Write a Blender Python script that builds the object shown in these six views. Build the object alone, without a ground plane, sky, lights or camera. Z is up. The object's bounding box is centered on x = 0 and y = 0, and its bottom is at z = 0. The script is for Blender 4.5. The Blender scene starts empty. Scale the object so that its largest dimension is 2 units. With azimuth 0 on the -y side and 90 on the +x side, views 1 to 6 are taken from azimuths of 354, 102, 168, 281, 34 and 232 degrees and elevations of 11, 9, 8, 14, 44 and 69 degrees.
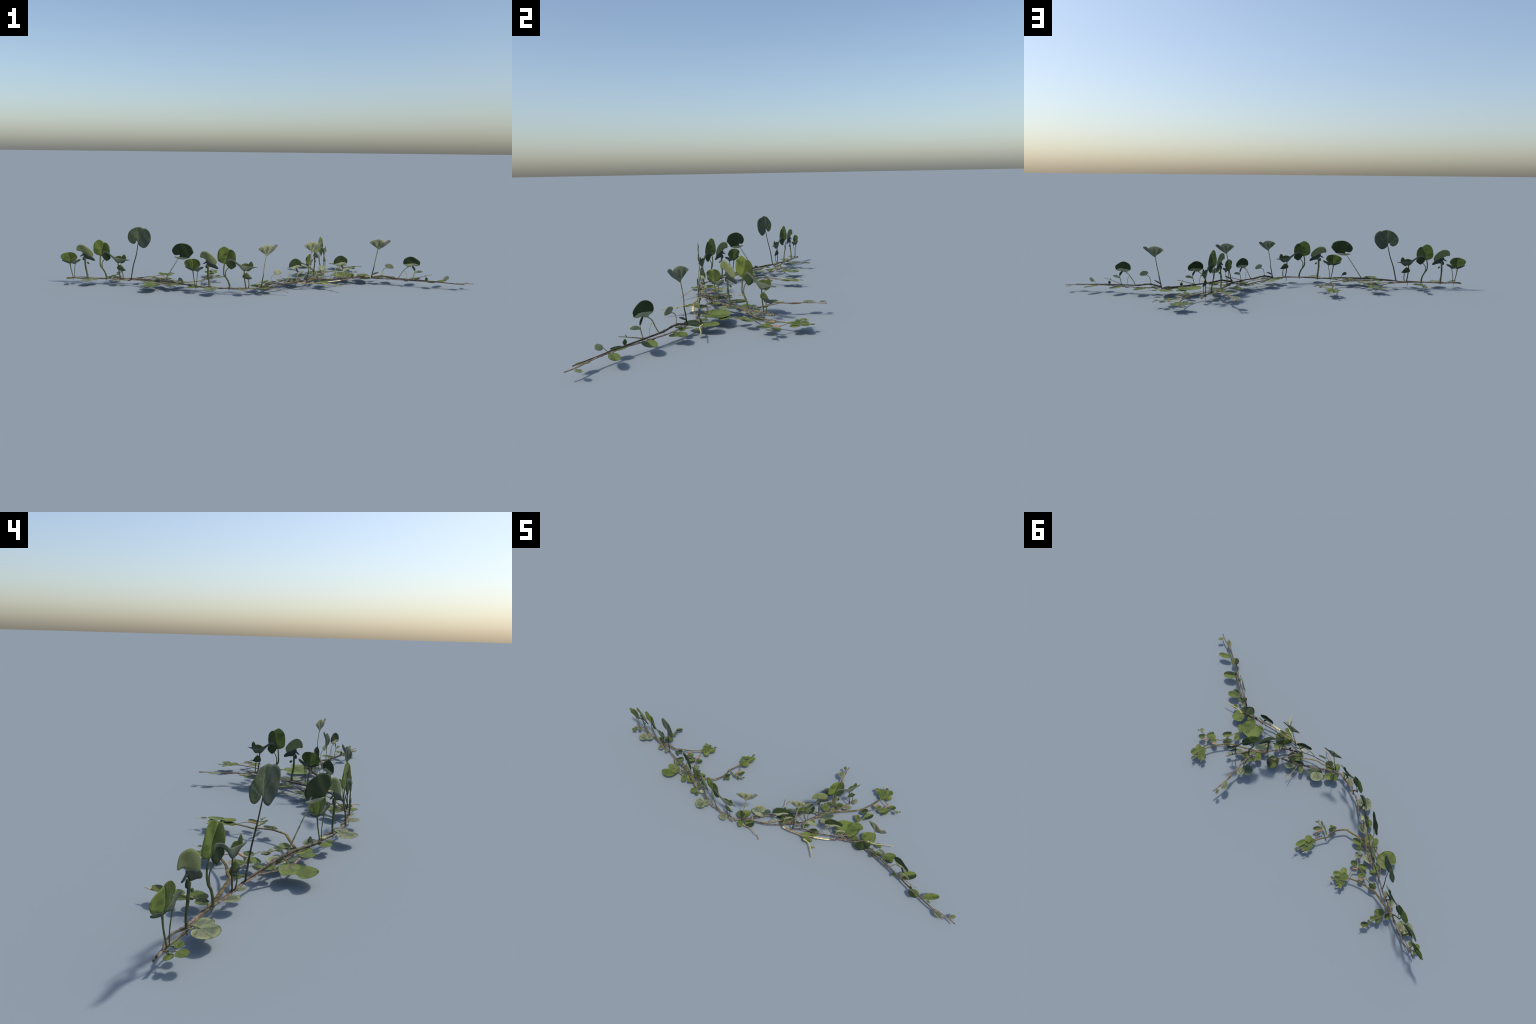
"""A creeping kidney-leaved vine: a long runner lying on the ground with side
branches, rosettes and flat-lying leaves, and groups of upright leaves that
stand on the runner.  Lengths in the tables below are millimetres."""
import bpy, math, random
from mathutils import Vector, Matrix, noise

RNG = random.Random(11)
GROUND_LAYER = 0.0285          # height of the lying stems and leaves


# ----------------------------------------------------------------- materials
def node(nt, kind, **inputs):
    n = nt.nodes.new(kind)
    for k, v in inputs.items():
        if k.startswith('i') and k[1:].isdigit():
            n.inputs[int(k[1:])].default_value = v
        else:
            setattr(n, k, v)
    return n


def maths(nt, op, a, b=None, clamp=False):
    n = nt.nodes.new('ShaderNodeMath')
    n.operation = op
    n.use_clamp = clamp
    for i, v in enumerate((a, b)):
        if v is None:
            continue
        if isinstance(v, (int, float)):
            n.inputs[i].default_value = v
        else:
            nt.links.new(v, n.inputs[i])
    return n.outputs[0]


def mixed(nt, fac, a, b):
    n = nt.nodes.new('ShaderNodeMix')
    n.data_type = 'RGBA'
    for sock, v in ((n.inputs[0], fac), (n.inputs[6], a), (n.inputs[7], b)):
        if isinstance(v, (tuple, list)):
            sock.default_value = (*v[:3], 1)
        elif isinstance(v, (int, float)):
            sock.default_value = v
        else:
            nt.links.new(v, sock)
    return n.outputs[2]


def ramp(nt, value, lo, hi):
    n = nt.nodes.new('ShaderNodeMapRange')
    n.interpolation_type = 'SMOOTHSTEP'
    nt.links.new(value, n.inputs[0])
    n.inputs[1].default_value = lo
    n.inputs[2].default_value = hi
    return n.outputs[0]


def new_material(name):
    m = bpy.data.materials.new(name)
    m.use_nodes = True
    nt = m.node_tree
    bsdf = nt.nodes['Principled BSDF']
    bsdf.inputs['Specular IOR Level'].default_value = 0.15
    return m, nt, bsdf


def leaf_material(name, left, right=None, vein=None, vein_amount=0.25, rim=None,
                  blotch=None, blotch_amount=0.5, crease=0.0, rough=0.65):
    """left / right: colours of the two sides of the midrib; vein: colour of the
    veins that fan out from the leaf base; rim: colour towards the leaf edge;
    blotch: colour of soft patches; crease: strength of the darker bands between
    the veins."""
    m, nt, bsdf = new_material(name)
    tc = nt.nodes.new('ShaderNodeTexCoord')
    obj = nt.nodes.new('ShaderNodeSeparateXYZ')
    gen = nt.nodes.new('ShaderNodeSeparateXYZ')
    nt.links.new(tc.outputs['Object'], obj.inputs[0])
    nt.links.new(tc.outputs['Generated'], gen.inputs[0])
    soft = node(nt, 'ShaderNodeTexNoise', i2=38.0, i3=3.0)
    fine = node(nt, 'ShaderNodeTexNoise', i2=210.0, i3=4.0)
    info = nt.nodes.new('ShaderNodeObjectInfo')
    shift = nt.nodes.new('ShaderNodeVectorMath')
    shift.operation = 'ADD'
    nt.links.new(tc.outputs['Object'], shift.inputs[0])
    nt.links.new(info.outputs['Location'], shift.inputs[1])
    for t in (soft, fine):
        nt.links.new(shift.outputs[0], t.inputs[0])
    col = left
    if right is not None:
        wob = maths(nt, 'MULTIPLY_ADD', soft.outputs[0], 0.22)
        wob.node.inputs[2].default_value = -0.11
        side = ramp(nt, maths(nt, 'ADD', gen.outputs[0], wob), 0.42, 0.56)
        col = mixed(nt, side, left, right)
    if rim is not None:
        dx = maths(nt, 'SUBTRACT', gen.outputs[0], 0.5)
        dy = maths(nt, 'SUBTRACT', gen.outputs[1], 0.5)
        r = maths(nt, 'SQRT', maths(nt, 'ADD', maths(nt, 'MULTIPLY', dx, dx), maths(nt, 'MULTIPLY', dy, dy)))
        r = maths(nt, 'ADD', r, maths(nt, 'MULTIPLY', maths(nt, 'SUBTRACT', soft.outputs[0], 0.5), 0.25))
        col = mixed(nt, ramp(nt, r, 0.24, 0.46), col, rim)
    if blotch is not None:
        col = mixed(nt, maths(nt, 'MULTIPLY', ramp(nt, soft.outputs[0], 0.45, 0.68), blotch_amount), col, blotch)
    if vein is not None:
        ang = maths(nt, 'ARCTAN2', obj.outputs[0], obj.outputs[1])
        ang = maths(nt, 'ADD', ang, maths(nt, 'MULTIPLY', maths(nt, 'SUBTRACT', soft.outputs[0], 0.5), 0.5))
        saw = maths(nt, 'ABSOLUTE', maths(nt, 'SINE', maths(nt, 'MULTIPLY', ang, 3.5)))
        v = maths(nt, 'SUBTRACT', 1.0, ramp(nt, saw, 0.03, 0.32))
        if crease:
            pleat = maths(nt, 'SINE', maths(nt, 'MULTIPLY_ADD', ang, 7.0))
            dark = maths(nt, 'MULTIPLY', ramp(nt, pleat, 0.0, 0.9), ramp(nt, soft.outputs[0], 0.38, 0.6))
            col = mixed(nt, maths(nt, 'MULTIPLY', dark, crease), col, tuple(0.32 * c for c in left))
        col = mixed(nt, maths(nt, 'MULTIPLY', v, vein_amount), col, vein)
    hsv = nt.nodes.new('ShaderNodeHueSaturation')
    val = maths(nt, 'MULTIPLY_ADD', fine.outputs[0], 0.55)
    val.node.inputs[2].default_value = 0.62
    per = maths(nt, 'MULTIPLY_ADD', info.outputs['Random'], 0.26)
    per.node.inputs[2].default_value = 0.98
    nt.links.new(maths(nt, 'MULTIPLY', val, per), hsv.inputs['Value'])
    if isinstance(col, tuple):
        hsv.inputs['Color'].default_value = (*col, 1)
    else:
        nt.links.new(col, hsv.inputs['Color'])
    nt.links.new(hsv.outputs[0], bsdf.inputs['Base Color'])
    bsdf.inputs['Roughness'].default_value = rough
    bump = node(nt, 'ShaderNodeBump')
    bump.inputs['Strength'].default_value = 0.25
    bump.inputs['Distance'].default_value = 0.001
    nt.links.new(fine.outputs[0], bump.inputs['Height'])
    nt.links.new(bump.outputs[0], bsdf.inputs['Normal'])
    return m


def bark_material(name, light, dark, streak=120.0, lo=0.38, hi=0.62):
    m, nt, bsdf = new_material(name)
    tc = nt.nodes.new('ShaderNodeTexCoord')
    n1 = node(nt, 'ShaderNodeTexNoise', i2=streak, i3=4.0)
    n2 = node(nt, 'ShaderNodeTexNoise', i2=22.0, i3=2.0)
    nt.links.new(tc.outputs['Object'], n1.inputs[0])
    nt.links.new(tc.outputs['Object'], n2.inputs[0])
    s = maths(nt, 'ADD', maths(nt, 'MULTIPLY', n1.outputs[0], 0.6), maths(nt, 'MULTIPLY', n2.outputs[0], 0.4))
    nt.links.new(mixed(nt, ramp(nt, s, lo, hi), dark, light), bsdf.inputs['Base Color'])
    bsdf.inputs['Roughness'].default_value = 0.75
    bump = node(nt, 'ShaderNodeBump')
    bump.inputs['Strength'].default_value = 0.4
    bump.inputs['Distance'].default_value = 0.001
    nt.links.new(n1.outputs[0], bump.inputs['Height'])
    nt.links.new(bump.outputs[0], bsdf.inputs['Normal'])
    return m


GREEN = (0.112, 0.150, 0.036)
MID = (0.060, 0.088, 0.022)
DARK = (0.018, 0.030, 0.012)
PALE = (0.235, 0.262, 0.130)
LIME = (0.150, 0.175, 0.042)
BLUE = (0.052, 0.078, 0.055)

MAT = {}


def make_materials():
    L, B = leaf_material, bark_material
    MAT.update({
        # lying leaves
        'g': L('leaf_green', GREEN, (0.078, 0.110, 0.026), vein=LIME, rim=GREEN, blotch=MID, crease=0.5),
        'y': L('leaf_lime', LIME, (0.115, 0.145, 0.030), vein=(0.20, 0.23, 0.07), blotch=MID, blotch_amount=0.5, crease=0.35),
        'm': L('leaf_deep_green', (0.078, 0.108, 0.026), (0.036, 0.056, 0.017), vein=GREEN, blotch=(0.03, 0.046, 0.014), crease=0.5),
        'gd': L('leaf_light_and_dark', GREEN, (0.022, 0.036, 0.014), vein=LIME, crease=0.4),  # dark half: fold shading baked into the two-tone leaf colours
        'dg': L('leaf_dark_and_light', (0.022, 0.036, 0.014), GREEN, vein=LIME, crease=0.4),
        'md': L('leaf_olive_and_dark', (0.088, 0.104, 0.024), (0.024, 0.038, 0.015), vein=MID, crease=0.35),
        'd': L('leaf_dark', DARK, (0.028, 0.044, 0.014), vein=MID, vein_amount=0.2),
        'p': L('leaf_underside', (0.112, 0.136, 0.080), (0.170, 0.185, 0.105), vein=(0.25, 0.27, 0.16), vein_amount=0.45,
               rim=PALE, blotch=(0.080, 0.098, 0.058), crease=0.45),
        'pd': L('leaf_grey_underside', (0.070, 0.088, 0.048), (0.140, 0.155, 0.088), vein=PALE, rim=(0.150, 0.170, 0.070), crease=0.4),
        'b': L('leaf_blue_green', BLUE, (0.064, 0.092, 0.062), vein=(0.12, 0.145, 0.09), rim=(0.085, 0.115, 0.062), crease=0.4),
        'o': L('leaf_olive', (0.105, 0.122, 0.042), (0.050, 0.064, 0.024), vein=(0.18, 0.20, 0.09), blotch=(0.04, 0.055, 0.02), crease=0.5),
        't': L('leaf_withered', (0.25, 0.185, 0.11), (0.19, 0.145, 0.09), blotch=(0.11, 0.085, 0.05)),
        'y2': L('leaf_bleached', (0.40, 0.40, 0.23), (0.32, 0.34, 0.18), blotch=(0.2, 0.22, 0.10)),
        # upright leaves
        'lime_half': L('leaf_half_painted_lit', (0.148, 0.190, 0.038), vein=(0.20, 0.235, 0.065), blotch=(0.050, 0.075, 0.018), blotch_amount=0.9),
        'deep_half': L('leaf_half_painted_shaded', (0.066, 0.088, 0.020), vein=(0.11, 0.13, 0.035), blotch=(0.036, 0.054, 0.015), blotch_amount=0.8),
        'olive_blade': L('leaf_dull_olive', (0.150, 0.172, 0.075), vein=(0.13, 0.155, 0.065), blotch=(0.115, 0.140, 0.036)),
        'grey_fold': L('leaf_grey_fold', (0.082, 0.100, 0.068), vein=(0.15, 0.17, 0.115), blotch=(0.052, 0.068, 0.046)),
        'dark_fold': L('leaf_dark_fold', (0.036, 0.048, 0.034), vein=(0.06, 0.075, 0.05), blotch=(0.022, 0.031, 0.020)),
        'dark_blade': L('leaf_dark_blade', (0.030, 0.047, 0.016), vein=(0.042, 0.062, 0.022), blotch=(0.018, 0.030, 0.011)),
        'deep_green': L('leaf_deep_blade', (0.055, 0.080, 0.022), vein=(0.08, 0.11, 0.035), blotch=(0.032, 0.050, 0.015)),
        'heart': L('leaf_grey_heart', (0.080, 0.106, 0.060), vein=(0.23, 0.26, 0.155), vein_amount=0.6, blotch=(0.150, 0.175, 0.075),
                   blotch_amount=0.75, crease=0.3),
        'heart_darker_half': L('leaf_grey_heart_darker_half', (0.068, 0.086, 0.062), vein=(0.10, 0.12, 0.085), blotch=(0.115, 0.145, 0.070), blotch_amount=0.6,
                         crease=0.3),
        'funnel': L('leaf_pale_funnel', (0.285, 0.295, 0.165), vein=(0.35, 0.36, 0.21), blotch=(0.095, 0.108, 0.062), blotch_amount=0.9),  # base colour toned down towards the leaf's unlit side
        'funnel_wing': L('leaf_grey_wing', (0.165, 0.175, 0.125), blotch=(0.075, 0.09, 0.062)),
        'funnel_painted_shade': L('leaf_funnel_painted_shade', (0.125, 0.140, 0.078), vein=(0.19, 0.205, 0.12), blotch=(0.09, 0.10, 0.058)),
        'pale_fold': L('leaf_pale_fold', (0.27, 0.29, 0.17), vein=(0.33, 0.35, 0.21), blotch=(0.15, 0.165, 0.095)),
        # stems
        'bark': B('bark_grey_brown', (0.235, 0.185, 0.14), (0.075, 0.06, 0.045)),
        'brown': B('stem_ochre', (0.21, 0.155, 0.055), (0.07, 0.06, 0.028)),
        'tan': B('twig_tan', (0.32, 0.25, 0.125), (0.17, 0.13, 0.06)),
        'wood': B('bare_wood', (0.68, 0.61, 0.33), (0.46, 0.38, 0.18), 60.0, 0.36, 0.50),
        'green': B('stem_green', (0.20, 0.195, 0.095), (0.085, 0.09, 0.042)),
        'pale': B('twig_pale', (0.55, 0.50, 0.25), (0.30, 0.26, 0.12)),
        'orange': B('dry_orange', (0.42, 0.20, 0.085), (0.27, 0.135, 0.06)),
        'dark_bark': B('bark_dark', (0.15, 0.12, 0.085), (0.04, 0.033, 0.026)),
        'petiole_green': B('petiole_green', (0.118, 0.134, 0.052), (0.060, 0.070, 0.030)),
        'olive_bark': B('bark_olive', (0.185, 0.165, 0.095), (0.080, 0.070, 0.045)),
        'petiole_dark': B('petiole_dark', (0.085, 0.085, 0.048), (0.038, 0.037, 0.024)),
        'petiole_buff': B('petiole_buff', (0.33, 0.32, 0.17), (0.17, 0.165, 0.085)),
    })


# ------------------------------------------------------------------ geometry
VINE = None


def add_object(name, mesh, parent, matrix=None):
    ob = bpy.data.objects.new(name, mesh)
    bpy.context.scene.collection.objects.link(ob)
    ob.parent = parent
    if matrix is not None:
        ob.matrix_local = matrix
    return ob


def smooth_mesh(name, verts, faces, mats, slots=None):
    me = bpy.data.meshes.new(name)
    me.from_pydata(verts, [], faces)
    for m in mats:
        me.materials.append(MAT[m])
    if slots:
        me.polygons.foreach_set('material_index', slots)
    me.polygons.foreach_set('use_smooth', [True] * len(faces))
    me.update()
    return me


def catmull(points, per, closed=False):
    n = len(points)
    out = []
    rng = range(n if closed else n - 1)
    for i in rng:
        if closed:
            p = [points[(i + k) % n] for k in (-1, 0, 1, 2)]
        else:
            p = [points[max(0, min(n - 1, i + k))] for k in (-1, 0, 1, 2)]
        for j in range(per):
            t = j / per
            out.append(0.5 * ((2 * p[1]) + (p[2] - p[0]) * t + (2 * p[0] - 5 * p[1] + 4 * p[2] - p[3]) * t * t
                              + (3 * p[1] - p[0] - 3 * p[2] + p[3]) * t ** 3))
    if not closed:
        out.append(points[-1].copy())
    return out


def tube_mesh(name, points, r0, r1, mat, sides=8, per=5, lump=0.12, seed=0.0, squash=None):
    """A round stalk through the points, radius r0 to r1, slightly knobbly."""
    path = catmull(points, per)
    n = len(path)
    verts, faces = [], []
    ref = Vector((0.13, 0.21, 0.97))
    for i, p in enumerate(path):
        t = (path[min(i + 1, n - 1)] - path[max(i - 1, 0)]).normalized()
        if abs(t.dot(ref)) > 0.95:
            ref = Vector((0.9, 0.3, 0.1))
        a = t.cross(ref).normalized()
        b = a.cross(t).normalized()
        u = i / (n - 1)
        r = r0 + (r1 - r0) * u
        node_ = 1.0 + (0.35 if i % (2 * per) == 0 and 0 < i < n - 1 else 0.0) * (lump > 0.05)
        for k in range(sides):
            an = 2 * math.pi * k / sides
            q = p + (a * math.cos(an) + b * math.sin(an)) * r
            w = 1 + lump * 2 * noise.noise(q * 90 + Vector((seed, 0, 0)))
            off = (q - p) * w * node_
            if squash:
                off = Vector((off.x * squash[0], off.y * squash[1], off.z * squash[2]))
            verts.append(p + off)
    for i in range(n - 1):
        for k in range(sides):
            k2 = (k + 1) % sides
            faces.append((i * sides + k, i * sides + k2, (i + 1) * sides + k2, (i + 1) * sides + k))
    faces.append(tuple(range(sides - 1, -1, -1)))
    faces.append(tuple((n - 1) * sides + k for k in range(sides)))
    return smooth_mesh(name, verts, faces, [mat])


# ------------------------------------------------- lying stems and leaves
STEM_POINTS = []


def lift(x, y):
    """Gentle rise and fall of the lying parts."""
    z = GROUND_LAYER + 0.0025 * noise.noise(Vector((x * 9, y * 9, 3.1)))
    z += 0.016 * max(0.0, min(1.0, (y - 0.06) / 0.07)) * max(0.0, min(1.0, (0.30 - x) / 0.03)) * (x > 0.15)   # long twig lifts
    z -= 0.018 * max(0.0, min(1.0, (-0.285 - y) / 0.02)) * (0 < x < 0.12)                       # root dips down
    return z


def stalk(name, mat, r0, r1, pts):
    P = [Vector((x / 1000, y / 1000, lift(x / 1000, y / 1000))) for x, y in pts]
    o = P[0].copy()
    if name not in ('petiole', 'bud', 'tendril'):
        STEM_POINTS.extend(catmull(P, 4))
    lump = 0.2 if mat == 'bark' else 0.04
    me = tube_mesh(name, [p - o for p in P], r0 / 850, r1 / 850, mat, lump=lump, seed=o.x * 10, squash=(1, 1, 0.45))
    return add_object(name, me, VINE, Matrix.Translation(o))


def lying_outline(shape, length, width, rnd, n=44):
    """Outline of a leaf with its base at the origin and its tip on +y."""
    back, centre = {'kid': (0.60, 0.44), 'big': (0.95, 0.40), 'ov': (0.47, 0.45)}[shape]
    depth = 1 - centre / back
    hw = width / (2 * length)
    skew = rnd.uniform(-0.06, 0.06)
    pinch = rnd.uniform(0.03, 0.09) if shape != 'ov' else rnd.uniform(0.0, 0.03)
    pts = []
    for i in range(n):
        f = -math.pi + 2 * math.pi * i / n
        notch = 1 - depth * math.exp(-(((math.pi - abs(f)) / 0.34) ** 2))
        tipn = 1 - pinch * math.exp(-((f / 0.22) ** 2))
        c = math.cos(f)
        r = 1 + 0.025 * noise.noise(Vector((math.cos(f) * 1.7, math.sin(f) * 1.7, rnd.seed_z)))
        x = hw * math.sin(f) * (1 + skew * math.sin(f)) * r * (0.45 + 0.55 * notch if abs(f) > 2.6 else 1)
        y = centre + (back if c < 0 else (1 - centre)) * c * notch * tipn * r
        pts.append((x * length, y * length))
    return pts, (0.0, centre * length)


COUNT = [0]


def leaf(shape, colour, bx, by, tx, ty, width, rise=0):
    COUNT[0] += 1
    i = COUNT[0]
    rnd = random.Random(900 + i)
    rnd.seed_z = i * 1.37
    b = Vector((bx / 1000, by / 1000))
    t = Vector((tx / 1000, ty / 1000))
    d = t - b
    length = d.length
    d.normalize()
    out, (cx, cy) = lying_outline(shape, length, width / 1000, rnd)
    out = [(cx + (x - cx) * 1.06, cy + (y - cy) * 1.06) for x, y in out]
    n = len(out)
    rings = 7
    hw = max(abs(x) for x, _ in out)
    cup = rnd.uniform(-0.02, 0.035) * min(length, 2 * hw)
    fold = rnd.uniform(0.02, 0.06)
    wave = rnd.uniform(0.005, 0.014) * length
    half = 0.0006

    def height(x, y, rho, f):
        v = abs(math.sin(3.5 * math.atan2(x, y + 1e-6)))
        return (cup * rho * rho + fold * abs(x) - 0.35 * fold * hw + wave * math.sin(3 * f + i) * rho ** 3
                - 0.0006 * (1 - v) * min(1, rho * 3) * (1 - rho))
    verts, faces = [], []
    for side in (1, -1):
        verts.append((cx, cy, height(cx, cy, 0, 0) + side * half))
        for k in range(1, rings + 1):
            rho = k / rings
            for j, (x, y) in enumerate(out):
                px, py = cx + (x - cx) * rho, cy + (y - cy) * rho
                h = half * (1 - 0.6 * (rho > 0.99))
                verts.append((px, py, height(px, py, rho, 2 * math.pi * j / n) + side * h))
    per_side = 1 + rings * n
    for s in (0, 1):
        o = s * per_side
        fl = []
        for j in range(n):
            j2 = (j + 1) % n
            fl.append((o, o + 1 + j2, o + 1 + j))
            for k in range(rings - 1):
                a = o + 1 + k * n
                fl.append((a + j, a + j2, a + n + j2, a + n + j))
        faces += fl if s else [tuple(reversed(f)) for f in fl]
    e = 1 + (rings - 1) * n
    for j in range(n):
        j2 = (j + 1) % n
        faces.append((e + j, e + j2, per_side + e + j2, per_side + e + j))
    me = smooth_mesh('leaf', verts, faces, [colour])
    z = lift(b.x, b.y) + rise / 1000 + ((i * 7) % 6 - 3.0) * 0.0010
    right = Vector((d.y, -d.x, 0))
    tilt = rnd.uniform(-0.02, 0.02)
    fwd = Vector((d.x, d.y, tilt)).normalized()
    up = right.cross(fwd).normalized()
    M = Matrix(((right.x, fwd.x, up.x, b.x), (right.y, fwd.y, up.y, b.y), (right.z, fwd.z, up.z, z), (0, 0, 0, 1)))
    ob = add_object('leaf', me, VINE, M)
    # short stalk back to the nearest stem
    base = Vector((b.x, b.y, z))
    near = min(STEM_POINTS, key=lambda p: (p - base).length)
    gap = (near - base).length
    if 0.004 < gap < 0.035 and shape != 'big':
        inv = M.inverted()
        q = inv @ near
        s0 = Vector((0, 0.004, -0.0004))
        mid = (s0 + q) / 2 + Vector((0.12 * gap * rnd.uniform(-1, 1), 0, 0.0015))
        pm = tube_mesh('petiole', [s0, mid, q], 0.0009, 0.0012, 'green', sides=6, lump=0.0)
        add_object('petiole', pm, ob)
    return ob


def lying_stems():
    stalk('runner', 'bark', 2.8, 4, [(994, -268), (969, -259), (944, -254), (905, -249), (862, -237), (826, -222), (793, -211), (745, -188), (716, -171), (674, -155), (610, -128), (583, -122), (529, -107)])
    stalk('twig', 'bark', 2, 5, [(513, -70), (494, -78), (479, -88), (463, -102), (441, -110), (413, -117), (395, -125)])
    stalk('runner', 'bark', 3, 4, [(399, -130), (383, -138), (369, -145), (356, -152)])
    stalk('old_stem', 'wood', 3.5, 4.5, [(363, -149), (348, -157), (331, -163), (316, -169), (295, -175)])
    stalk('twig', 'tan', 3, 4.5, [(299, -174), (282, -178), (245, -193), (211, -195), (187, -198), (159, -198)])
    stalk('bud', 'pale', 3, 5.5, [(165, -199), (153, -198), (141, -196)])
    stalk('runner', 'bark', 4, 4, [(178, -80), (143, -99), (105, -123), (79, -145), (46, -172), (15, -201), (-15, -231), (-49, -256), (-74, -275)])
    stalk('runner', 'bark', 3, 4, [(178, -80), (160, -123), (139, -182), (141, -192)])
    stalk('twig', 'tan', 3, 3, [(139, -139), (106, -174), (75, -205), (50, -224), (27, -231), (9, -239)])
    stalk('runner', 'bark', 3, 4, [(356, 143), (344, 109), (325, 65), (311, 33), (288, 8), (254, -41), (228, -89), (205, -135), (182, -148), (152, -159)])
    stalk('twig', 'bark', 3, 4, [(232, 313), (240, 223), (254, 177), (258, 144), (272, 105), (283, 46), (283, 7)])
    stalk('shoot_stem', 'green', 2, 3, [(283, 7), (283, 40), (277, 69), (271, 88), (254, 105), (240, 116)])
    stalk('side_branch', 'brown', 3, 4, [(459, 211), (448, 174), (430, 135), (407, 96), (377, 69), (337, 40), (317, 23), (273, -8), (246, -32)])
    stalk('twig', 'green', 1.5, 2.5, [(553, 173), (516, 164), (490, 157), (468, 134), (452, 121), (443, 100), (442, 66), (435, 29), (425, 3), (421, -44), (424, -88)])
    stalk('runner', 'bark', 4, 4, [(-7, -228), (-36, -248), (-63, -265), (-75, -275), (-97, -276), (-120, -274), (-152, -274), (-177, -269), (-198, -262), (-216, -264), (-239, -255), (-265, -241), (-287, -229), (-304, -218)])
    stalk('runner', 'bark', 3, 3.5, [(-306, -215), (-342, -208), (-365, -197), (-389, -188), (-407, -171), (-423, -157), (-439, -146), (-467, -130), (-510, -110), (-550, -97)])
    stalk('runner', 'bark', 2.8, 3.4, [(-403, -185), (-435, -176), (-469, -173), (-503, -165), (-536, -156), (-552, -152), (-563, -141), (-595, -106), (-609, -88)])
    stalk('shoot_stem', 'green', 2, 2.5, [(-425, -152), (-424, -128), (-443, -111), (-459, -93), (-473, -88), (-482, -72)])
    stalk('side_branch', 'brown', 3, 4, [(-278, 44), (-289, 13), (-302, -16), (-297, -30), (-299, -61), (-305, -77), (-325, -110), (-347, -120), (-390, -137), (-423, -151)])
    stalk('twig', 'green', 1.5, 2, [(-293, -17), (-279, -23), (-258, -28), (-246, -25), (-219, -22)])
    stalk('side_branch', 'brown', 3, 4.5, [(-522, 30), (-546, 13), (-583, -7), (-626, -21), (-640, -30), (-664, -30), (-753, -26), (-790, -25)])
    stalk('twig', 'green', 1.5, 2.5, [(-467, -66), (-491, -53), (-509, -44), (-550, -44), (-561, -44), (-581, -37), (-600, -37), (-620, -36)])
    stalk('shoot_stem', 'green', 2, 2.5, [(-789, -22), (-773, -16), (-758, 5), (-755, 21), (-749, 44), (-744, 71), (-745, 91), (-738, 120)])
    stalk('runner', 'bark', 3, 4, [(-976, 14), (-956, 12), (-939, 13), (-905, 15), (-879, 2), (-857, -3), (-834, -9), (-805, -15), (-789, -22), (-752, -38), (-733, -45), (-714, -49), (-699, -53), (-660, -64)])
    stalk('runner', 'bark', 3, 3.5, [(-659, -66), (-638, -76), (-608, -87), (-585, -94), (-525, -122), (-491, -139), (-454, -153), (-433, -166)])
    stalk('root', 'tan', 1.5, 2, [(77, -309), (65, -298), (49, -296), (31, -290), (11, -283), (-8, -285), (-31, -282)])
    stalk('root', 'pale', 2.5, 2.8, [(345, -278), (328, -255), (314, -239), (293, -217), (258, -208)])
    stalk('twig', 'pale', 1.5, 1.5, [(93, -123), (85, -104), (79, -82), (76, -66), (61, -32)])
    stalk('twig', 'tan', 1, 1.5, [(76, -66), (83, -54), (83, -38)])
    stalk('twig', 'brown', 1.2, 1.8, [(-518, 25), (-513, 21), (-498, -15)])
    stalk('dry_leaf', 'orange', 3.5, 3.5, [(-496, -16), (-513, -33)])
    stalk('twig', 'brown', 1.2, 1.8, [(-275, 44), (-269, 37), (-249, 12)])
    stalk('dry_leaf', 'orange', 3.5, 3, [(-248, 11), (-258, -19)])
    stalk('twig', 'brown', 1.2, 1.8, [(465, 213), (501, 191)])
    stalk('dry_leaf', 'orange', 3.5, 3, [(506, 192), (500, 168)])
    stalk('twig', 'pale', 1.5, 2.5, [(632, -32), (613, -37), (592, -45), (576, -52), (548, -63), (512, -65)])
    stalk('petiole', 'green', 1, 1, [(834, -216), (846, -214)])
    stalk('petiole', 'green', 1, 1, [(718, -172), (725, -166)])
    stalk('petiole', 'green', 1, 1, [(606, -124), (615, -111)])
    stalk('petiole', 'tan', 1.5, 1.5, [(404, -74), (400, -89), (395, -110), (395, -125)])
    stalk('petiole', 'tan', 1.2, 1.2, [(411, -77), (408, -94), (402, -111)])
    stalk('petiole', 'green', 1.2, 1.2, [(425, 5), (422, 17), (417, 30)])
    stalk('petiole', 'tan', 1.2, 1.2, [(276, -41), (265, -47), (248, -58)])
    stalk('petiole', 'green', 1.2, 1.2, [(-6, -227), (3, -203), (7, -176)])
    stalk('petiole', 'green', 1.2, 1.2, [(-288, -233), (-278, -251), (-271, -267)])
    stalk('petiole', 'green', 1.5, 1.5, [(-549, -153), (-521, -146), (-500, -137)])
    stalk('petiole', 'green', 1, 1, [(-573, -127), (-569, -118)])
    stalk('petiole', 'green', 1, 1, [(-592, -102), (-582, -96)])
    stalk('petiole', 'green', 1.2, 1.2, [(-904, 17), (-882, -4), (-865, -24)])
    stalk('petiole', 'green', 1, 1, [(-936, 11), (-943, -9)])
    stalk('petiole', 'green', 1, 1, [(-944, 11), (-962, -3)])
    stalk('tendril', 'pale', 1, 1, [(-486, 89), (-475, 99), (-468, 114)])
    stalk('tendril', 'pale', 1, 1, [(-266, 134), (-259, 151), (-257, 174)])
    stalk('tendril', 'pale', 1, 1, [(445, 281), (449, 293), (445, 309)])
    stalk('bud', 'pale', 3, 1, [(-526, 95), (-517, 111)])
    stalk('bud', 'pale', 3, 1, [(-294, 120), (-290, 136)])
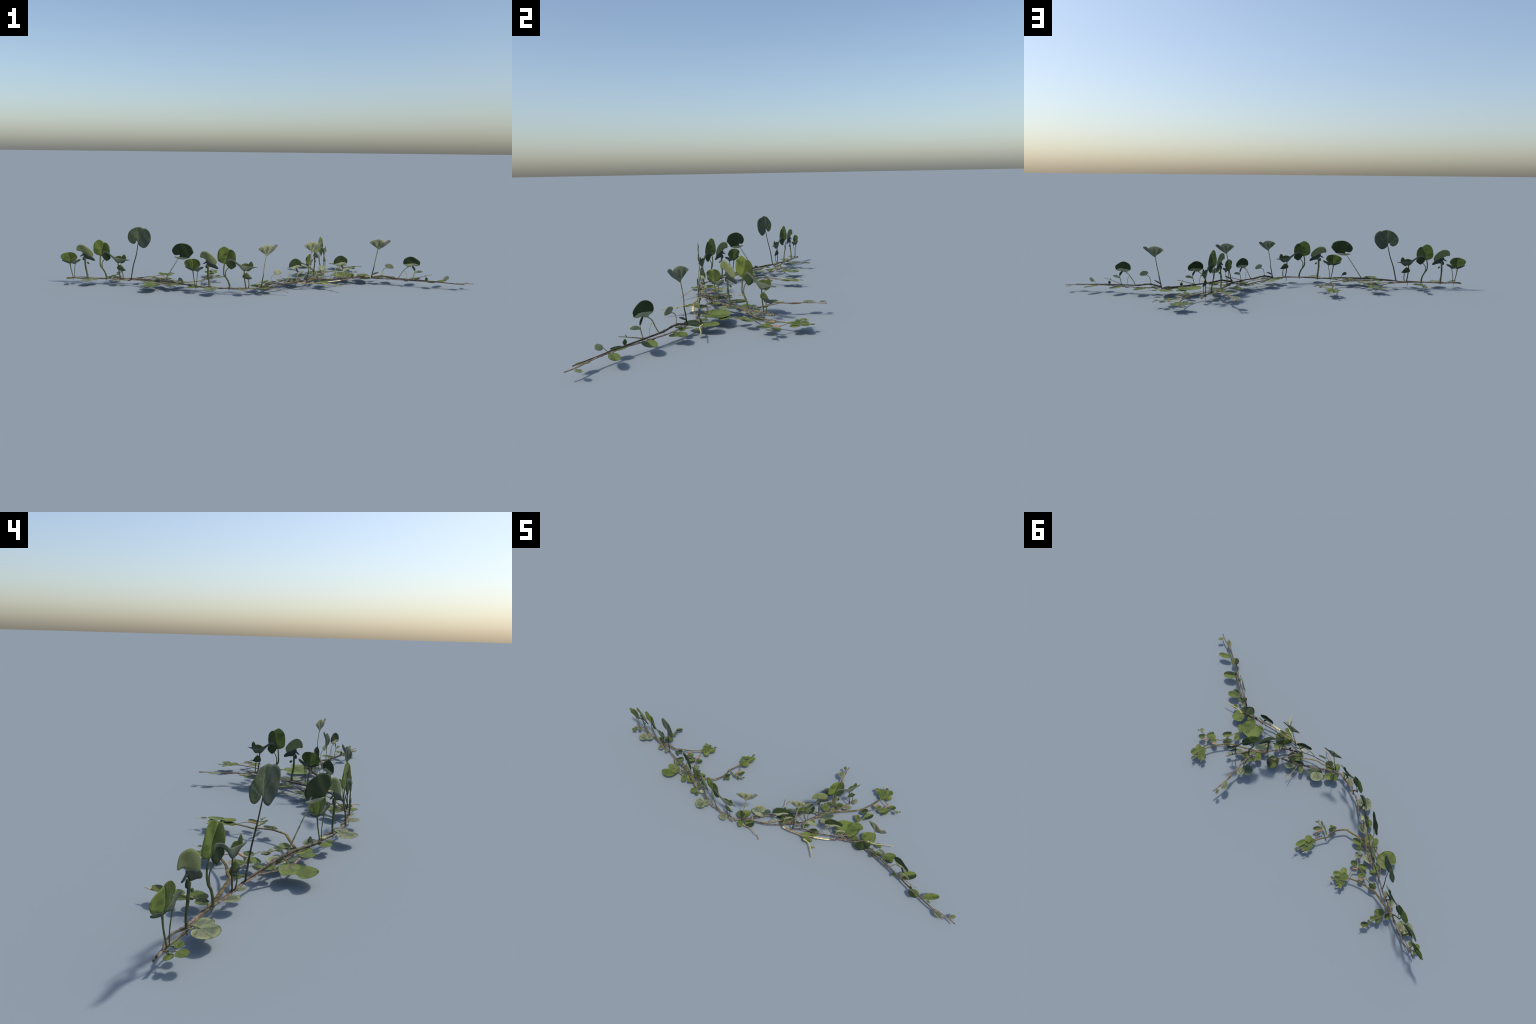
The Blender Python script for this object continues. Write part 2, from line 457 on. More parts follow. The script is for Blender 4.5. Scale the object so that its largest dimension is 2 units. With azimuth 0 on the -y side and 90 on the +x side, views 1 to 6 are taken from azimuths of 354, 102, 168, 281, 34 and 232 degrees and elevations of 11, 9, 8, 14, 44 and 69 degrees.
    stalk('bud', 'pale', 3, 1, [(415, 259), (411, 274)])
    stalk('bud', 'pale', 3, 1, [(-739, 116), (-733, 137)])
    stalk('bud', 'pale', 3, 1, [(236, 131), (230, 156)])


def leaves_runner_tip():
    leaf('ov', 'pd', 967, -252, 982, -228, 17)
    leaf('ov', 'pd', 904, -249, 938, -269, 26)
    leaf('kid', 'g', 845, -214, 895, -177, 30)
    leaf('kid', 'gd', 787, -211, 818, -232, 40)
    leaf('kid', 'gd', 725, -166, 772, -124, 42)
    leaf('ov', 'g', 687, -162, 706, -167, 15)
    leaf('ov', 'm', 686, -164, 695, -180, 13)
    leaf('kid', 'm', 628, -104, 658, -120, 31)
    leaf('kid', 'g', 615, -111, 660, -77, 37)
    leaf('ov', 'm', 568, -112, 601, -105, 22)
    leaf('ov', 'm', 566, -115, 575, -137, 20)
    leaf('ov', 'p', 565, -116, 545, -87, 19)
    leaf('ov', 'g', 557, -56, 582, -68, 22)
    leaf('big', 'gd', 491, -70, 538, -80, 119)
    leaf('ov', 'g', 477, -90, 448, -70, 24)


def leaves_pair_of_big_leaves_by_the_fork():
    leaf('kid', 'g', 423, -3, 466, -20, 33)
    leaf('big', 'g', 404, -73, 393, -6, 109)
    leaf('ov', 'y', 428, 22, 401, 55, 25)


def leaves_shoot_with_bright_leaves():
    leaf('kid', 'g', 294, 55, 321, 50, 32)
    leaf('ov', 'm', 292, 66, 322, 73, 24)
    leaf('ov', 'g', 286, 34, 295, 14, 23)
    leaf('kid', 'g', 261, 25, 246, -2, 44)
    leaf('kid', 'g', 252, 33, 261, 54, 25)
    leaf('ov', 'g', 272, 77, 276, 51, 25)
    leaf('ov', 'm', 271, 89, 287, 98, 21)
    leaf('kid', 'b', 240, 116, 200, 89, 52)
    leaf('ov', 'p', 240, 116, 237, 157, 35)
    leaf('ov', 'p', 235, 228, 210, 267, 32)
    leaf('ov', 'pd', 225, 288, 210, 307, 17)
    leaf('ov', 't', 241, 218, 257, 181, 14)
    leaf('ov', 'p', 326, 60, 359, 86, 23)
    leaf('ov', 'p', 355, 118, 369, 133, 15)
    leaf('kid', 'md', 199, -55, 169, -2, 56)
    leaf('kid', 'p', 276, -49, 314, -56, 58)
    leaf('kid', 'b', 274, -40, 310, -8, 30)
    leaf('ov', 'p', 181, -55, 239, -31, 12, 3)


def leaves_pairs():
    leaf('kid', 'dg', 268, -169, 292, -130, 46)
    leaf('kid', 'g', 242, -192, 278, -171, 34)
    leaf('ov', 'g', 257, -207, 299, -200, 27)
    leaf('ov', 'y', 313, -231, 330, -227, 8)
    leaf('ov', 'g', 237, -111, 253, -89, 26)
    leaf('ov', 'y', 228, -115, 244, -120, 15)
    leaf('ov', 'g', 232, -128, 219, -146, 21)
    leaf('kid', 'd', 136, -142, 172, -140, 58)
    leaf('kid', 'm', 137, -148, 120, -183, 32)
    leaf('ov', 'd', 138, -135, 128, -105, 27)
    leaf('ov', 'g', 124, -135, 108, -158, 17)
    leaf('ov', 'd', 124, -127, 81, -156, 17)
    leaf('ov', 'p', 104, -113, 130, -73, 31)
    leaf('ov', 'y', 80, -139, 50, -110, 22)
    leaf('ov', 'b', 92, -121, 88, -85, 14)
    leaf('kid', 'b', 11, -186, 36, -143, 31)
    leaf('kid', 'p', 2, -178, -32, -150, 63)
    leaf('ov', 'd', 11, -186, -19, -199, 23)
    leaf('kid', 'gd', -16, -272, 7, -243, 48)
    leaf('ov', 'g', -43, -261, -9, -246, 21)
    leaf('kid', 'g', -33, -277, -51, -294, 40)
    leaf('kid', 'y', -57, -234, -43, -199, 39)
    leaf('kid', 'm', -62, -246, -89, -222, 37)
    leaf('ov', 'y', -64, -243, -45, -242, 16)


def leaves_runner_middle():
    leaf('ov', 'p', -158, -279, -120, -303, 34)
    leaf('ov', 'p', -109, -280, -78, -290, 14)
    leaf('kid', 'p', -271, -267, -299, -299, 63)
    leaf('ov', 'p', -270, -267, -244, -257, 39)
    leaf('ov', 'y2', -338, -215, -311, -216, 19)
    leaf('kid', 'g', -358, -215, -382, -236, 38)
    leaf('ov', 'm', -342, -225, -340, -246, 19)
    leaf('ov', 'p', -397, -181, -345, -187, 36)
    leaf('ov', 'y', -409, -186, -462, -151, 32)
    leaf('ov', 'g', -438, -177, -425, -197, 20)
    leaf('kid', 'g', -455, -181, -477, -195, 43)


def leaves_side_shoot():
    leaf('ov', 'gd', -425, -128, -384, -111, 29)
    leaf('ov', 'm', -414, -135, -443, -140, 20)
    leaf('ov', 'g', -429, -118, -429, -110, 11)
    leaf('ov', 'm', -441, -111, -425, -98, 17)
    leaf('ov', 'm', -442, -112, -458, -115, 16)
    leaf('ov', 'p', -467, -89, -445, -92, 12)
    leaf('ov', 'p', -474, -88, -456, -69, 23)
    leaf('kid', 'b', -500, -141, -463, -155, 39)
    leaf('kid', 'p', -499, -136, -514, -91, 51)
    leaf('big', 'g', -578, -172, -523, -179, 91)
    leaf('kid', 'g', -570, -118, -555, -98, 27)
    leaf('kid', 'dg', -584, -96, -561, -69, 27)


def leaves_twiglet_by_first_rosette():
    leaf('kid', 'm', -493, -46, -467, -29, 26)
    leaf('ov', 'dg', -506, -46, -534, -78, 24)
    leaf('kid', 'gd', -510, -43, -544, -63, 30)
    leaf('kid', 'g', -556, -45, -539, -14, 22)
    leaf('ov', 't', -569, -21, -548, -8, 18)
    leaf('ov', 'd', -626, -35, -602, -33, 19)
    leaf('ov', 'm', -620, -44, -615, -59, 15)
    leaf('ov', 'm', -623, -42, -638, -47, 18)
    leaf('ov', 'd', -613, -26, -629, -37, 12)


def leaves_rosette_1():
    leaf('kid', 'g', -482, 50, -457, 74, 26)
    leaf('kid', 'y', -490, 40, -470, 14, 30)
    leaf('kid', 'g', -495, 58, -516, 28, 37)
    leaf('ov', 'o', -501, 67, -476, 81, 23)
    leaf('ov', 'g', -505, 72, -505, 98, 18)
    leaf('ov', 'g', -509, 74, -533, 65, 23)
    leaf('ov', 'y', -517, 81, -537, 92, 17)
    leaf('ov', 'b', -477, 89, -466, 97, 11)


def leaves_sprout_by_runner_end():
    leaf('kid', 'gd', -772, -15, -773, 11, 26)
    leaf('kid', 'm', -745, 22, -721, 4, 45)
    leaf('ov', 'g', -750, 45, -756, 20, 20)
    leaf('ov', 'm', -757, 36, -762, 57, 22)
    leaf('ov', 'g', -748, 48, -727, 66, 21)
    leaf('ov', 'b', -746, 82, -729, 80, 14)
    leaf('ov', 'md', -748, 94, -722, 119, 24)
    leaf('ov', 'p', -865, -23, -822, -37, 38)
    leaf('kid', 'p', -865, -27, -887, -64, 57)
    leaf('ov', 'p', -748, -42, -719, -71, 30)
    leaf('ov', 'p', -697, -61, -676, -75, 17)
    leaf('ov', 'g', -943, -9, -920, -11, 19)
    leaf('ov', 'g', -954, -16, -964, -36, 28)
    leaf('ov', 'g', -957, -6, -978, -0, 15)


def leaves_twiglet_2():
    leaf('ov', 'm', -242, -16, -225, 17, 20)
    leaf('ov', 'm', -239, -31, -217, -40, 10)
    leaf('ov', 'g', -266, -28, -237, -36, 10)
    leaf('ov', 'g', -290, -17, -263, -29, 8)
    leaf('ov', 'p', -220, -23, -203, -33, 9)
    leaf('ov', 'd', -213, -24, -201, -16, 6)
    leaf('ov', 'g', -278, -65, -262, -62, 17)
    leaf('ov', 'm', -283, -63, -287, -81, 18)
    leaf('ov', 'd', -287, -67, -278, -40, 19)


def leaves_rosette_2():
    leaf('kid', 'g', -249, 92, -241, 138, 26)
    leaf('kid', 'y', -258, 81, -244, 52, 34)
    leaf('kid', 'g', -259, 95, -277, 46, 32)
    leaf('ov', 'o', -270, 101, -258, 132, 22)
    leaf('ov', 'g', -276, 104, -277, 130, 18)
    leaf('ov', 'g', -287, 99, -290, 72, 17)
    leaf('ov', 'g', -281, 105, -301, 103, 19)
    leaf('ov', 'b', -256, 138, -253, 157, 10)


def leaves_twiglet_3():
    leaf('kid', 'm', 521, 175, 539, 199, 27)
    leaf('ov', 'm', 517, 159, 509, 122, 21)
    leaf('kid', 'g', 510, 162, 483, 128, 29)
    leaf('ov', 'g', 462, 139, 478, 165, 25)
    leaf('ov', 't', 454, 143, 462, 166, 18)
    leaf('ov', 'p', 553, 174, 563, 156, 20)
    leaf('ov', 'd', 568, 178, 574, 181, 7)
    leaf('ov', 'm', 427, 87, 441, 83, 15)
    leaf('ov', 'm', 425, 90, 415, 76, 20)
    leaf('ov', 'd', 415, 89, 435, 111, 21)
    leaf('kid', 'gd', 447, 53, 469, 92, 29)


def leaves_rosette_3():
    leaf('kid', 'g', 476, 253, 480, 285, 34)
    leaf('kid', 'y', 477, 246, 499, 225, 29)
    leaf('kid', 'g', 468, 253, 455, 212, 39)
    leaf('ov', 'o', 447, 254, 460, 278, 26)
    leaf('ov', 'g', 444, 252, 427, 273, 15)
    leaf('ov', 'g', 440, 250, 426, 231, 23)
    leaf('ov', 'y', 427, 259, 409, 250, 21)
    leaf('ov', 'b', 454, 282, 458, 297, 15)


# ---------------------------------------------------------- upright leaves
class Spine:
    """Ground line on which a group of upright leaves stands."""

    def __init__(self, pts, lean=0.0):
        p = [Vector((x / 1000, y / 1000)) for x, y in pts]
        p = [p[0] + (p[0] - p[1]).normalized() * 0.07] + p
        self.p = catmull(p, 8)
        self.start = 0.07
        self.lean = lean

    def at(self, s):
        p = self.p
        s += self.start
        i = 0
        while i < len(p) - 2 and s > (p[i + 1] - p[i]).length:
            s -= (p[i + 1] - p[i]).length
            i += 1
        return p[i] + (p[i + 1] - p[i]).normalized() * s

    def frame(self, s):
        a, b = self.at(s - 0.03), self.at(s + 0.03)
        t = (b - a).normalized()
        o = self.at(s)
        up = Vector((-t.y * self.lean, t.x * self.lean, 1)).normalized()
        tx = Vector((t.x, t.y, 0))
        nz = tx.cross(up)
        return Matrix(((tx.x, up.x, nz.x, o.x), (tx.y, up.y, nz.y, o.y), (tx.z, up.z, nz.z, 0), (0, 0, 0, 1)))


def ripple(x, y):
    """Shared out-of-plane curl, so pieces of one leaf stay in order."""
    return 0.0024 * math.sin(x * 52 + 0.6) * math.sin(y * 31) + 0.0012 * math.sin(x * 110 + y * 70)


def arc_resample(pts, n):
    d = [0.0]
    for a, b in zip(pts, pts[1:]):
        d.append(d[-1] + (b - a).length)
    out, k = [], 0
    for i in range(n):
        t = d[-1] * i / (n - 1)
        while k < len(pts) - 2 and d[k + 1] < t:
            k += 1
        w = (t - d[k]) / max(1e-9, d[k + 1] - d[k])
        out.append(pts[k].lerp(pts[k + 1], min(1, w)))
    return out


def blade_piece(outline, level, mode, centre=None):
    """Faces of one thin blade.  'fan': spreads round its middle; 'strip': runs
    from its first point to the point farthest from it."""
    P = [Vector((x / 1000, y / 1000)) for x, y in outline]
    half = 0.0007 + 0.0010 * level
    verts, faces = [], []

    def skin(grid_pts, quads, rim):
        n = len(grid_pts)
        for sgn in (1, -1):
            for (q, edge) in grid_pts:
                verts.append((q.x, q.y, ripple(q.x, q.y) + sgn * half * (0.5 if edge else 1.0)))
        for f in quads:
            faces.append(tuple(f))
            faces.append(tuple(n + k for k in reversed(f)))
        for a, b in rim:
            faces.append((b, a, n + a, n + b))

    if mode == 'fan':
        out = catmull(P, 4, closed=True)
        c = Vector((centre[0] / 1000, centre[1] / 1000)) if centre else sum(out, Vector((0, 0))) / len(out)
        n, rings = len(out), 7
        g = [(c, False)]
        for k in range(1, rings + 1):
            g += [(c.lerp(q, k / rings), k == rings) for q in out]
        quads = []
        for j in range(n):
            j2 = (j + 1) % n
            quads.append((0, 1 + j, 1 + j2))
            for k in range(rings - 1):
                a = 1 + k * n
                quads.append((a + j, a + n + j, a + n + j2, a + j2))
        e = 1 + (rings - 1) * n
        skin(g, quads, [(e + j, e + (j + 1) % n) for j in range(n)])
    else:
        tip = max(range(len(P)), key=lambda i: (P[i] - P[0]).length)
        smooth = catmull(P, 4, closed=True)
        one = smooth[:tip * 4 + 1]
        two = (smooth[tip * 4:] + [smooth[0]])[::-1]
        nu, nv = 18, 6
        one, two = arc_resample(one, nu), arc_resample(two, nu)
        g = []
        for i in range(nu):
            for j in range(nv + 1):
                g.append((one[i].lerp(two[i], j / nv), j in (0, nv) or i in (0, nu - 1)))
        quads, rim = [], []
        for i in range(nu - 1):
            a = i * (nv + 1)
            for j in range(nv):
                quads.append((a + j, a + j + 1, a + nv + 2 + j, a + nv + 1 + j))
            rim.append((a, a + nv + 1))
            rim.append((a + 2 * nv + 1, a + nv))
        rim += [(j + 1, j) for j in range(nv)]
        a = (nu - 1) * (nv + 1)
        rim += [(a + j, a + j + 1) for j in range(nv)]
        skin(g, quads, rim)
    return verts, faces


def blade_mesh(name, pieces, origin):
    """pieces: (material, level, mode, outline[, centre])."""
    V, F, S, mats = [], [], [], []
    o = Vector((origin[0] / 1000, origin[1] / 1000, 0))
    for pc in pieces:
        v, f = blade_piece(pc[3], pc[1], pc[2], pc[4] if len(pc) > 4 else None)
        if pc[0] not in mats:
            mats.append(pc[0])
        base = len(V)
        V += [Vector(q) - o for q in v]
        F += [tuple(base + k for k in q) for q in f]
        S += [mats.index(pc[0])] * len(f)
    me = smooth_mesh(name, V, F, mats, S)
    import bmesh
    bm = bmesh.new()
    bm.from_mesh(me)
    bmesh.ops.recalc_face_normals(bm, faces=bm.faces)
    bm.to_mesh(me)
    bm.free()
    return me


def upright_kind(name, anchor, pieces, stalks=()):
    """One kind of upright leaf: meshes built once, placed on many spines.
    stalks: (name, material, r0, r1, points)."""
    origin = pieces[0][3][0] if pieces else stalks[0][4][0]
    kind = {'name': name, 'anchor': anchor, 'origin': origin, 'mesh': None, 'stalks': []}
    o = Vector((origin[0] / 1000, origin[1] / 1000, 0))
    if pieces:
        kind['mesh'] = blade_mesh(name, pieces, origin)
    for nm, mat, r0, r1, pts in stalks:
        P = [Vector((x / 1000, y / 1000, ripple(x / 1000, y / 1000))) - o for x, y in pts]
        kind['stalks'].append((nm, tube_mesh(nm, P, r0 / 880, r1 / 880, mat, lump=0.04, seed=origin[0], squash=(1, 1, 0.65))))
    return kind


def bent(mesh, kind, spine, inverse):
    """Copy of a flat leaf or stalk, bent along the spine's curve."""
    me = mesh.copy()
    ox, oy = kind['origin'][0] / 1000, kind['origin'][1] / 1000
    for v in me.vertices:
        s, h, out = v.co.x + ox, v.co.y + oy, v.co.z
        q = spine.at(s)
        t = (spine.at(s + 0.012) - spine.at(s - 0.012)).normalized()
        n = Vector((-t.y, t.x))
        w = q + n * (spine.lean * h - out)
        v.co = inverse @ Vector((w.x, w.y, h))
    me.update()
    return me


def place(kind, spine):
    s = kind['anchor'] / 1000
    M = spine.frame(s) @ Matrix.Translation((kind['origin'][0] / 1000 - s, kind['origin'][1] / 1000, 0))
    inv = M.inverted()
    if kind['mesh'] is None:
        for nm, me in kind['stalks']:
            add_object(nm, bent(me, kind, spine, inv), VINE, M)
        return
    ob = add_object(kind['name'], bent(kind['mesh'], kind, spine, inv), VINE, M)
    for nm, me in kind['stalks']:
        add_object(nm, bent(me, kind, spine, inv), ob)


def ground_stem(name, spine, mat, r0, r1, pts):
    """Part of the runner that follows a spine: points are (along, height)."""
    P = []
    for x, h in pts:
        q = spine.at(x / 1000)
        P.append(Vector((q.x, q.y, h / 1000)))
    o = P[0].copy()
    me = tube_mesh(name, [p - o for p in P], r0 / 1000, r1 / 1000, mat, lump=0.15, seed=o.x * 7, squash=(0.48, 0.48, 1.05))
    add_object(name, me, VINE, Matrix.Translation(o))


def tall_cluster():
    """Small pair, folded leaf on a thick stalk, big heart leaf with a drooping
    neighbour, wide saddle leaf and a little one."""
    pg = 'petiole_green'
    return [
        upright_kind('leaf', 0, [
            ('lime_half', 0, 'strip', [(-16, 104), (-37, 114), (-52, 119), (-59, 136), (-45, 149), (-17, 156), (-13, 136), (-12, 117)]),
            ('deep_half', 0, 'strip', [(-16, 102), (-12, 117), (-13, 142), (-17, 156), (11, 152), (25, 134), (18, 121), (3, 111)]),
            ('dark_fold', 1, 'strip', [(-55, 114), (-38, 105), (-16, 98), (-1, 103), (4, 112), (-14, 104), (-34, 112), (-52, 117)]),
        ], [('petiole', pg, 2.8, 1.7, [(-17, 102), (-14, 90), (-11, 69), (-2, 29)])]),
        upright_kind('leaf', 6, [
            ('grey_fold', 2, 'strip', [(-11, 106), (13, 116), (40, 123), (38, 114), (22, 105), (13, 97), (-5, 101)]),
        ], [('petiole', pg, 1.5, 1.4, [(13, 98), (7, 63), (6, 29)])]),
        upright_kind('leaf', 70, [
            ('olive_blade', 0, 'strip', [(24, 168), (26, 182), (37, 194), (60, 195), (85, 181), (103, 162), (108, 147), (100, 134),
                                         (83, 139), (61, 153), (42, 163), (28, 164)]),
            ('dark_fold', 1, 'strip', [(53, 154), (71, 151), (83, 143), (101, 137), (115, 122), (110, 116), (92, 122), (73, 126), (62, 134)]),
            ('dark_fold', 1, 'strip', [(39, 136), (47, 144), (60, 151), (54, 140)]),
            ('dark_fold', 2, 'fan', [(54, 120), (54, 130), (59, 136), (66, 123), (59, 118)]),
            ('deep_green', 1, 'fan', [(73, 109), (82, 108), (85, 100), (78, 100)]),
        ], [('petiole', pg, 4.2, 3.4, [(66, 128), (65, 88), (68, 56), (70, 28)]),
            ('petiole', pg, 0.9, 0.9, [(67, 66), (74, 46), (78, 29)]),
            ('petiole', pg, 1.0, 1.0, [(73, 130), (67, 118)])]),
        upright_kind('leaf', 169, [
            ('lime_half', 0, 'strip', [(143, 143), (120, 150), (110, 166), (115, 201), (128, 217), (145, 223), (162, 215), (168, 209), (157, 180), (149, 154)]),
            ('deep_half', 0, 'strip', [(145, 140), (149, 154), (157, 180), (168, 209), (183, 206), (194, 191), (197, 166), (192, 154), (173, 152), (156, 145)]),
        ], [('petiole', pg, 2.4, 4.0, [(144, 146), (140, 116), (142, 91), (156, 72), (166, 50), (169, 28)])]),
        upright_kind('leaf', 169, [
            ('dark_blade', 1, 'fan', [(163, 126), (153, 139), (156, 155), (168, 164), (186, 156), (198, 137), (190, 126), (176, 118), (168, 122)]),
        ], [('petiole', pg, 1.6, 2.4, [(165, 128), (151, 110), (149, 91), (155, 72)])]),
        upright_kind('leaf', 243, [
            ('grey_fold', 2, 'strip', [(154, 146), (156, 157), (164, 167), (174, 166), (189, 161), (217, 141), (243, 134), (279, 130), (299, 128),
                                       (278, 124), (256, 117), (237, 110), (225, 116), (209, 135), (186, 152), (170, 158), (162, 156)]),
        ], [('petiole', 'petiole_dark', 2.4, 2.4, [(235, 116), (236, 78), (243, 31)])]),
        upright_kind('leaf', 255, [
            ('deep_half', 0, 'strip', [(217, 137), (237, 146), (253, 143), (251, 129), (233, 130)]),
            ('deep_green', 0, 'fan', [(246, 114), (250, 133), (257, 146), (267, 155), (276, 143), (275, 127), (266, 116), (254, 109)]),
        ], [('petiole', pg, 1.0, 1.0, [(247, 113), (245, 99)])]),
        upright_kind('leaf', 255, [
            ('deep_half', 0, 'fan', [(253, 80), (231, 78), (227, 88), (237, 99), (248, 101), (259, 91), (265, 81)]),
            ('dark_fold', 1, 'strip', [(231, 79), (253, 85), (264, 82), (272, 75), (252, 72)]),
        ], [('petiole', pg, 2.0, 2.2, [(254, 76), (257, 51), (255, 31)])]),
        upright_kind('root', 0, [], [('root', 'green', 1.2, 0.4, [(-1, 28), (-1, 15), (-2, 1)])]),
        upright_kind('root', 243, [], [('root', 'tan', 1.8, 0.7, [(241, 28), (237, 16), (241, 2)])]),
        upright_kind('root', 169, [], [('root', 'green', 2.6, 0.8, [(168, 30), (166, 22), (163, 16)])]),
        upright_kind('root', 70, [], [('root', 'green', 2.0, 0.8, [(70, 28), (69, 20), (72, 14)])]),
    ]


def heart_group():
    """Tall heart leaf, dark nodding leaf on a slanting stalk, a tiny one."""
    return [
        upright_kind('leaf', 50, [
            ('heart', 0, 'fan', [(52, 214), (48, 223), (42, 225), (38, 216), (25, 209), (7, 216), (-3, 234), (-1, 256), (16, 277), (36, 288),
                                 (58, 294), (73, 290), (82, 284), (67, 250), (57, 228)], (33, 250)),
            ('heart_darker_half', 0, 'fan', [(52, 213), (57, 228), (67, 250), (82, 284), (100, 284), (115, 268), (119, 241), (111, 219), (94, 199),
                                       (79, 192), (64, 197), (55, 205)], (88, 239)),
        ], [('petiole', 'petiole_dark', 1.7, 2.8, [(52, 222), (37, 158), (18, 103), (2, 32)])]),
        upright_kind('leaf', 260, [
            ('dark_blade', 0, 'fan', [(267, 161), (271, 166), (268, 172), (245, 170), (232, 186), (236, 202), (254, 220), (282, 229), (313, 227),
                                      (336, 216), (344, 201), (347, 190), (331, 173), (319, 161), (293, 160)], (294, 196)),
            ('pale_fold', 1, 'strip', [(240, 162), (269, 163), (293, 163), (319, 162), (300, 154), (272, 152), (252, 156)]),
        ], [('petiole', 'petiole_buff', 1.5, 2.4, [(263, 155), (221, 96), (179, 36)])]),
        upright_kind('leaf', 279, [
            ('grey_fold', 0, 'fan', [(283, 46), (272, 46), (261, 51), (262, 60), (271, 64), (281, 57)]),
        ], [('petiole', 'petiole_dark', 1.0, 1.2, [(281, 51), (285, 46), (285, 35)])]),
        upright_kind('leaf', 150, [
            ('grey_fold', 1, 'strip', [(162, 34), (136, 32), (140, 42), (158, 47)]),
        ]),
    ]


def funnel_group():
    """Funnel leaf on a long stalk, nodding leaf, round dark leaf with a pale
    underside, two-leaved sprout, stub, stick and bud."""
    return [
        upright_kind('leaf', 0, [
            ('funnel', 0, 'strip', [(25, 175), (18, 184), (4, 193), (-9, 203), (-18, 211), (-5, 220), (21, 228), (42, 227), (57, 218), (47, 201), (35, 188)]),
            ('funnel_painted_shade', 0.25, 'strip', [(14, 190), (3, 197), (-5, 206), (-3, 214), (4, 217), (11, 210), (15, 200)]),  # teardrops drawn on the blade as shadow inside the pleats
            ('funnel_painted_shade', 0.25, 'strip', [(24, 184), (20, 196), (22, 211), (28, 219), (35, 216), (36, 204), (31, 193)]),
            ('funnel_wing', 1, 'strip', [(25, 175), (35, 191), (57, 216), (67, 224), (78, 227), (84, 222), (77, 213), (62, 200), (44, 187)]),
        ], [('petiole', 'petiole_buff', 2.0, 1.9, [(25, 181), (20, 155), (15, 125), (9, 92)]),
            ('petiole', 'petiole_dark', 1.9, 2.8, [(10, 93), (4, 62), (-1, 35)])]),
        upright_kind('leaf', 49, [
            ('pale_fold', 0, 'fan', [(73, 86), (62, 97), (67, 105), (83, 108), (95, 104), (105, 93), (101, 84), (84, 84)]),
        ], [('petiole', 'petiole_buff', 1.4, 1.4, [(74, 88), (59, 81), (52, 66), (49, 44)])]),
        upright_kind('leaf', 4, [
            ('grey_fold', 0, 'strip', [(2, 45), (13, 58), (35, 63), (21, 53)]),
        ]),
        upright_kind('leaf', 150, [
            ('dark_blade', 0, 'fan', [(187, 108), (153, 109), (150, 127), (159, 140), (178, 149), (196, 148), (218, 136), (229, 126), (229, 115), (222, 106)]),
            ('pale_fold', 1, 'strip', [(151, 109), (177, 113), (204, 116), (225, 108), (214, 103), (196, 104), (186, 98), (172, 98), (163, 103)]),
        ], [('petiole', 'petiole_buff', 1.8, 1.8, [(178, 100), (158, 84), (141, 58), (129, 36)])]),
        upright_kind('sprout', 197, [
            ('dark_fold', 0, 'strip', [(207, 77), (197, 89), (191, 100), (196, 104), (205, 96), (209, 87)]),
            ('pale_fold', 0, 'strip', [(206, 67), (213, 78), (228, 84), (240, 82), (244, 77), (234, 72), (219, 69)]),
        ], [('petiole', 'petiole_buff', 1.8, 1.5, [(197, 33), (203, 56), (208, 80)])]),
        upright_kind('twig', 169, [], [('twig', 'pale', 0.9, 1.3, [(169, 36), (168, 60), (161, 76)])]),
        upright_kind('twig', 205, [], [('twig', 'tan', 1.6, 0.9, [(197, 37), (236, 50), (259, 57), (288, 66)]),
                                       ('bud', 'petiole_green', 1.4, 0.8, [(255, 55), (257, 60), (260, 64)])]),
        upright_kind('bud', 264, [
            ('deep_green', 1, 'fan', [(264, 33), (257, 42), (262, 52), (271, 44)]),
        ]),
    ]


def funnel_tip():
    return [
        upright_kind('leaf', 345, [
            ('pale_fold', 0, 'fan', [(343, 50), (349, 60), (363, 66), (368, 60), (366, 49), (350, 43)]),
        ], [('petiole', 'petiole_buff', 1.0, 1.0, [(345, 51), (327, 32)])]),
    ]


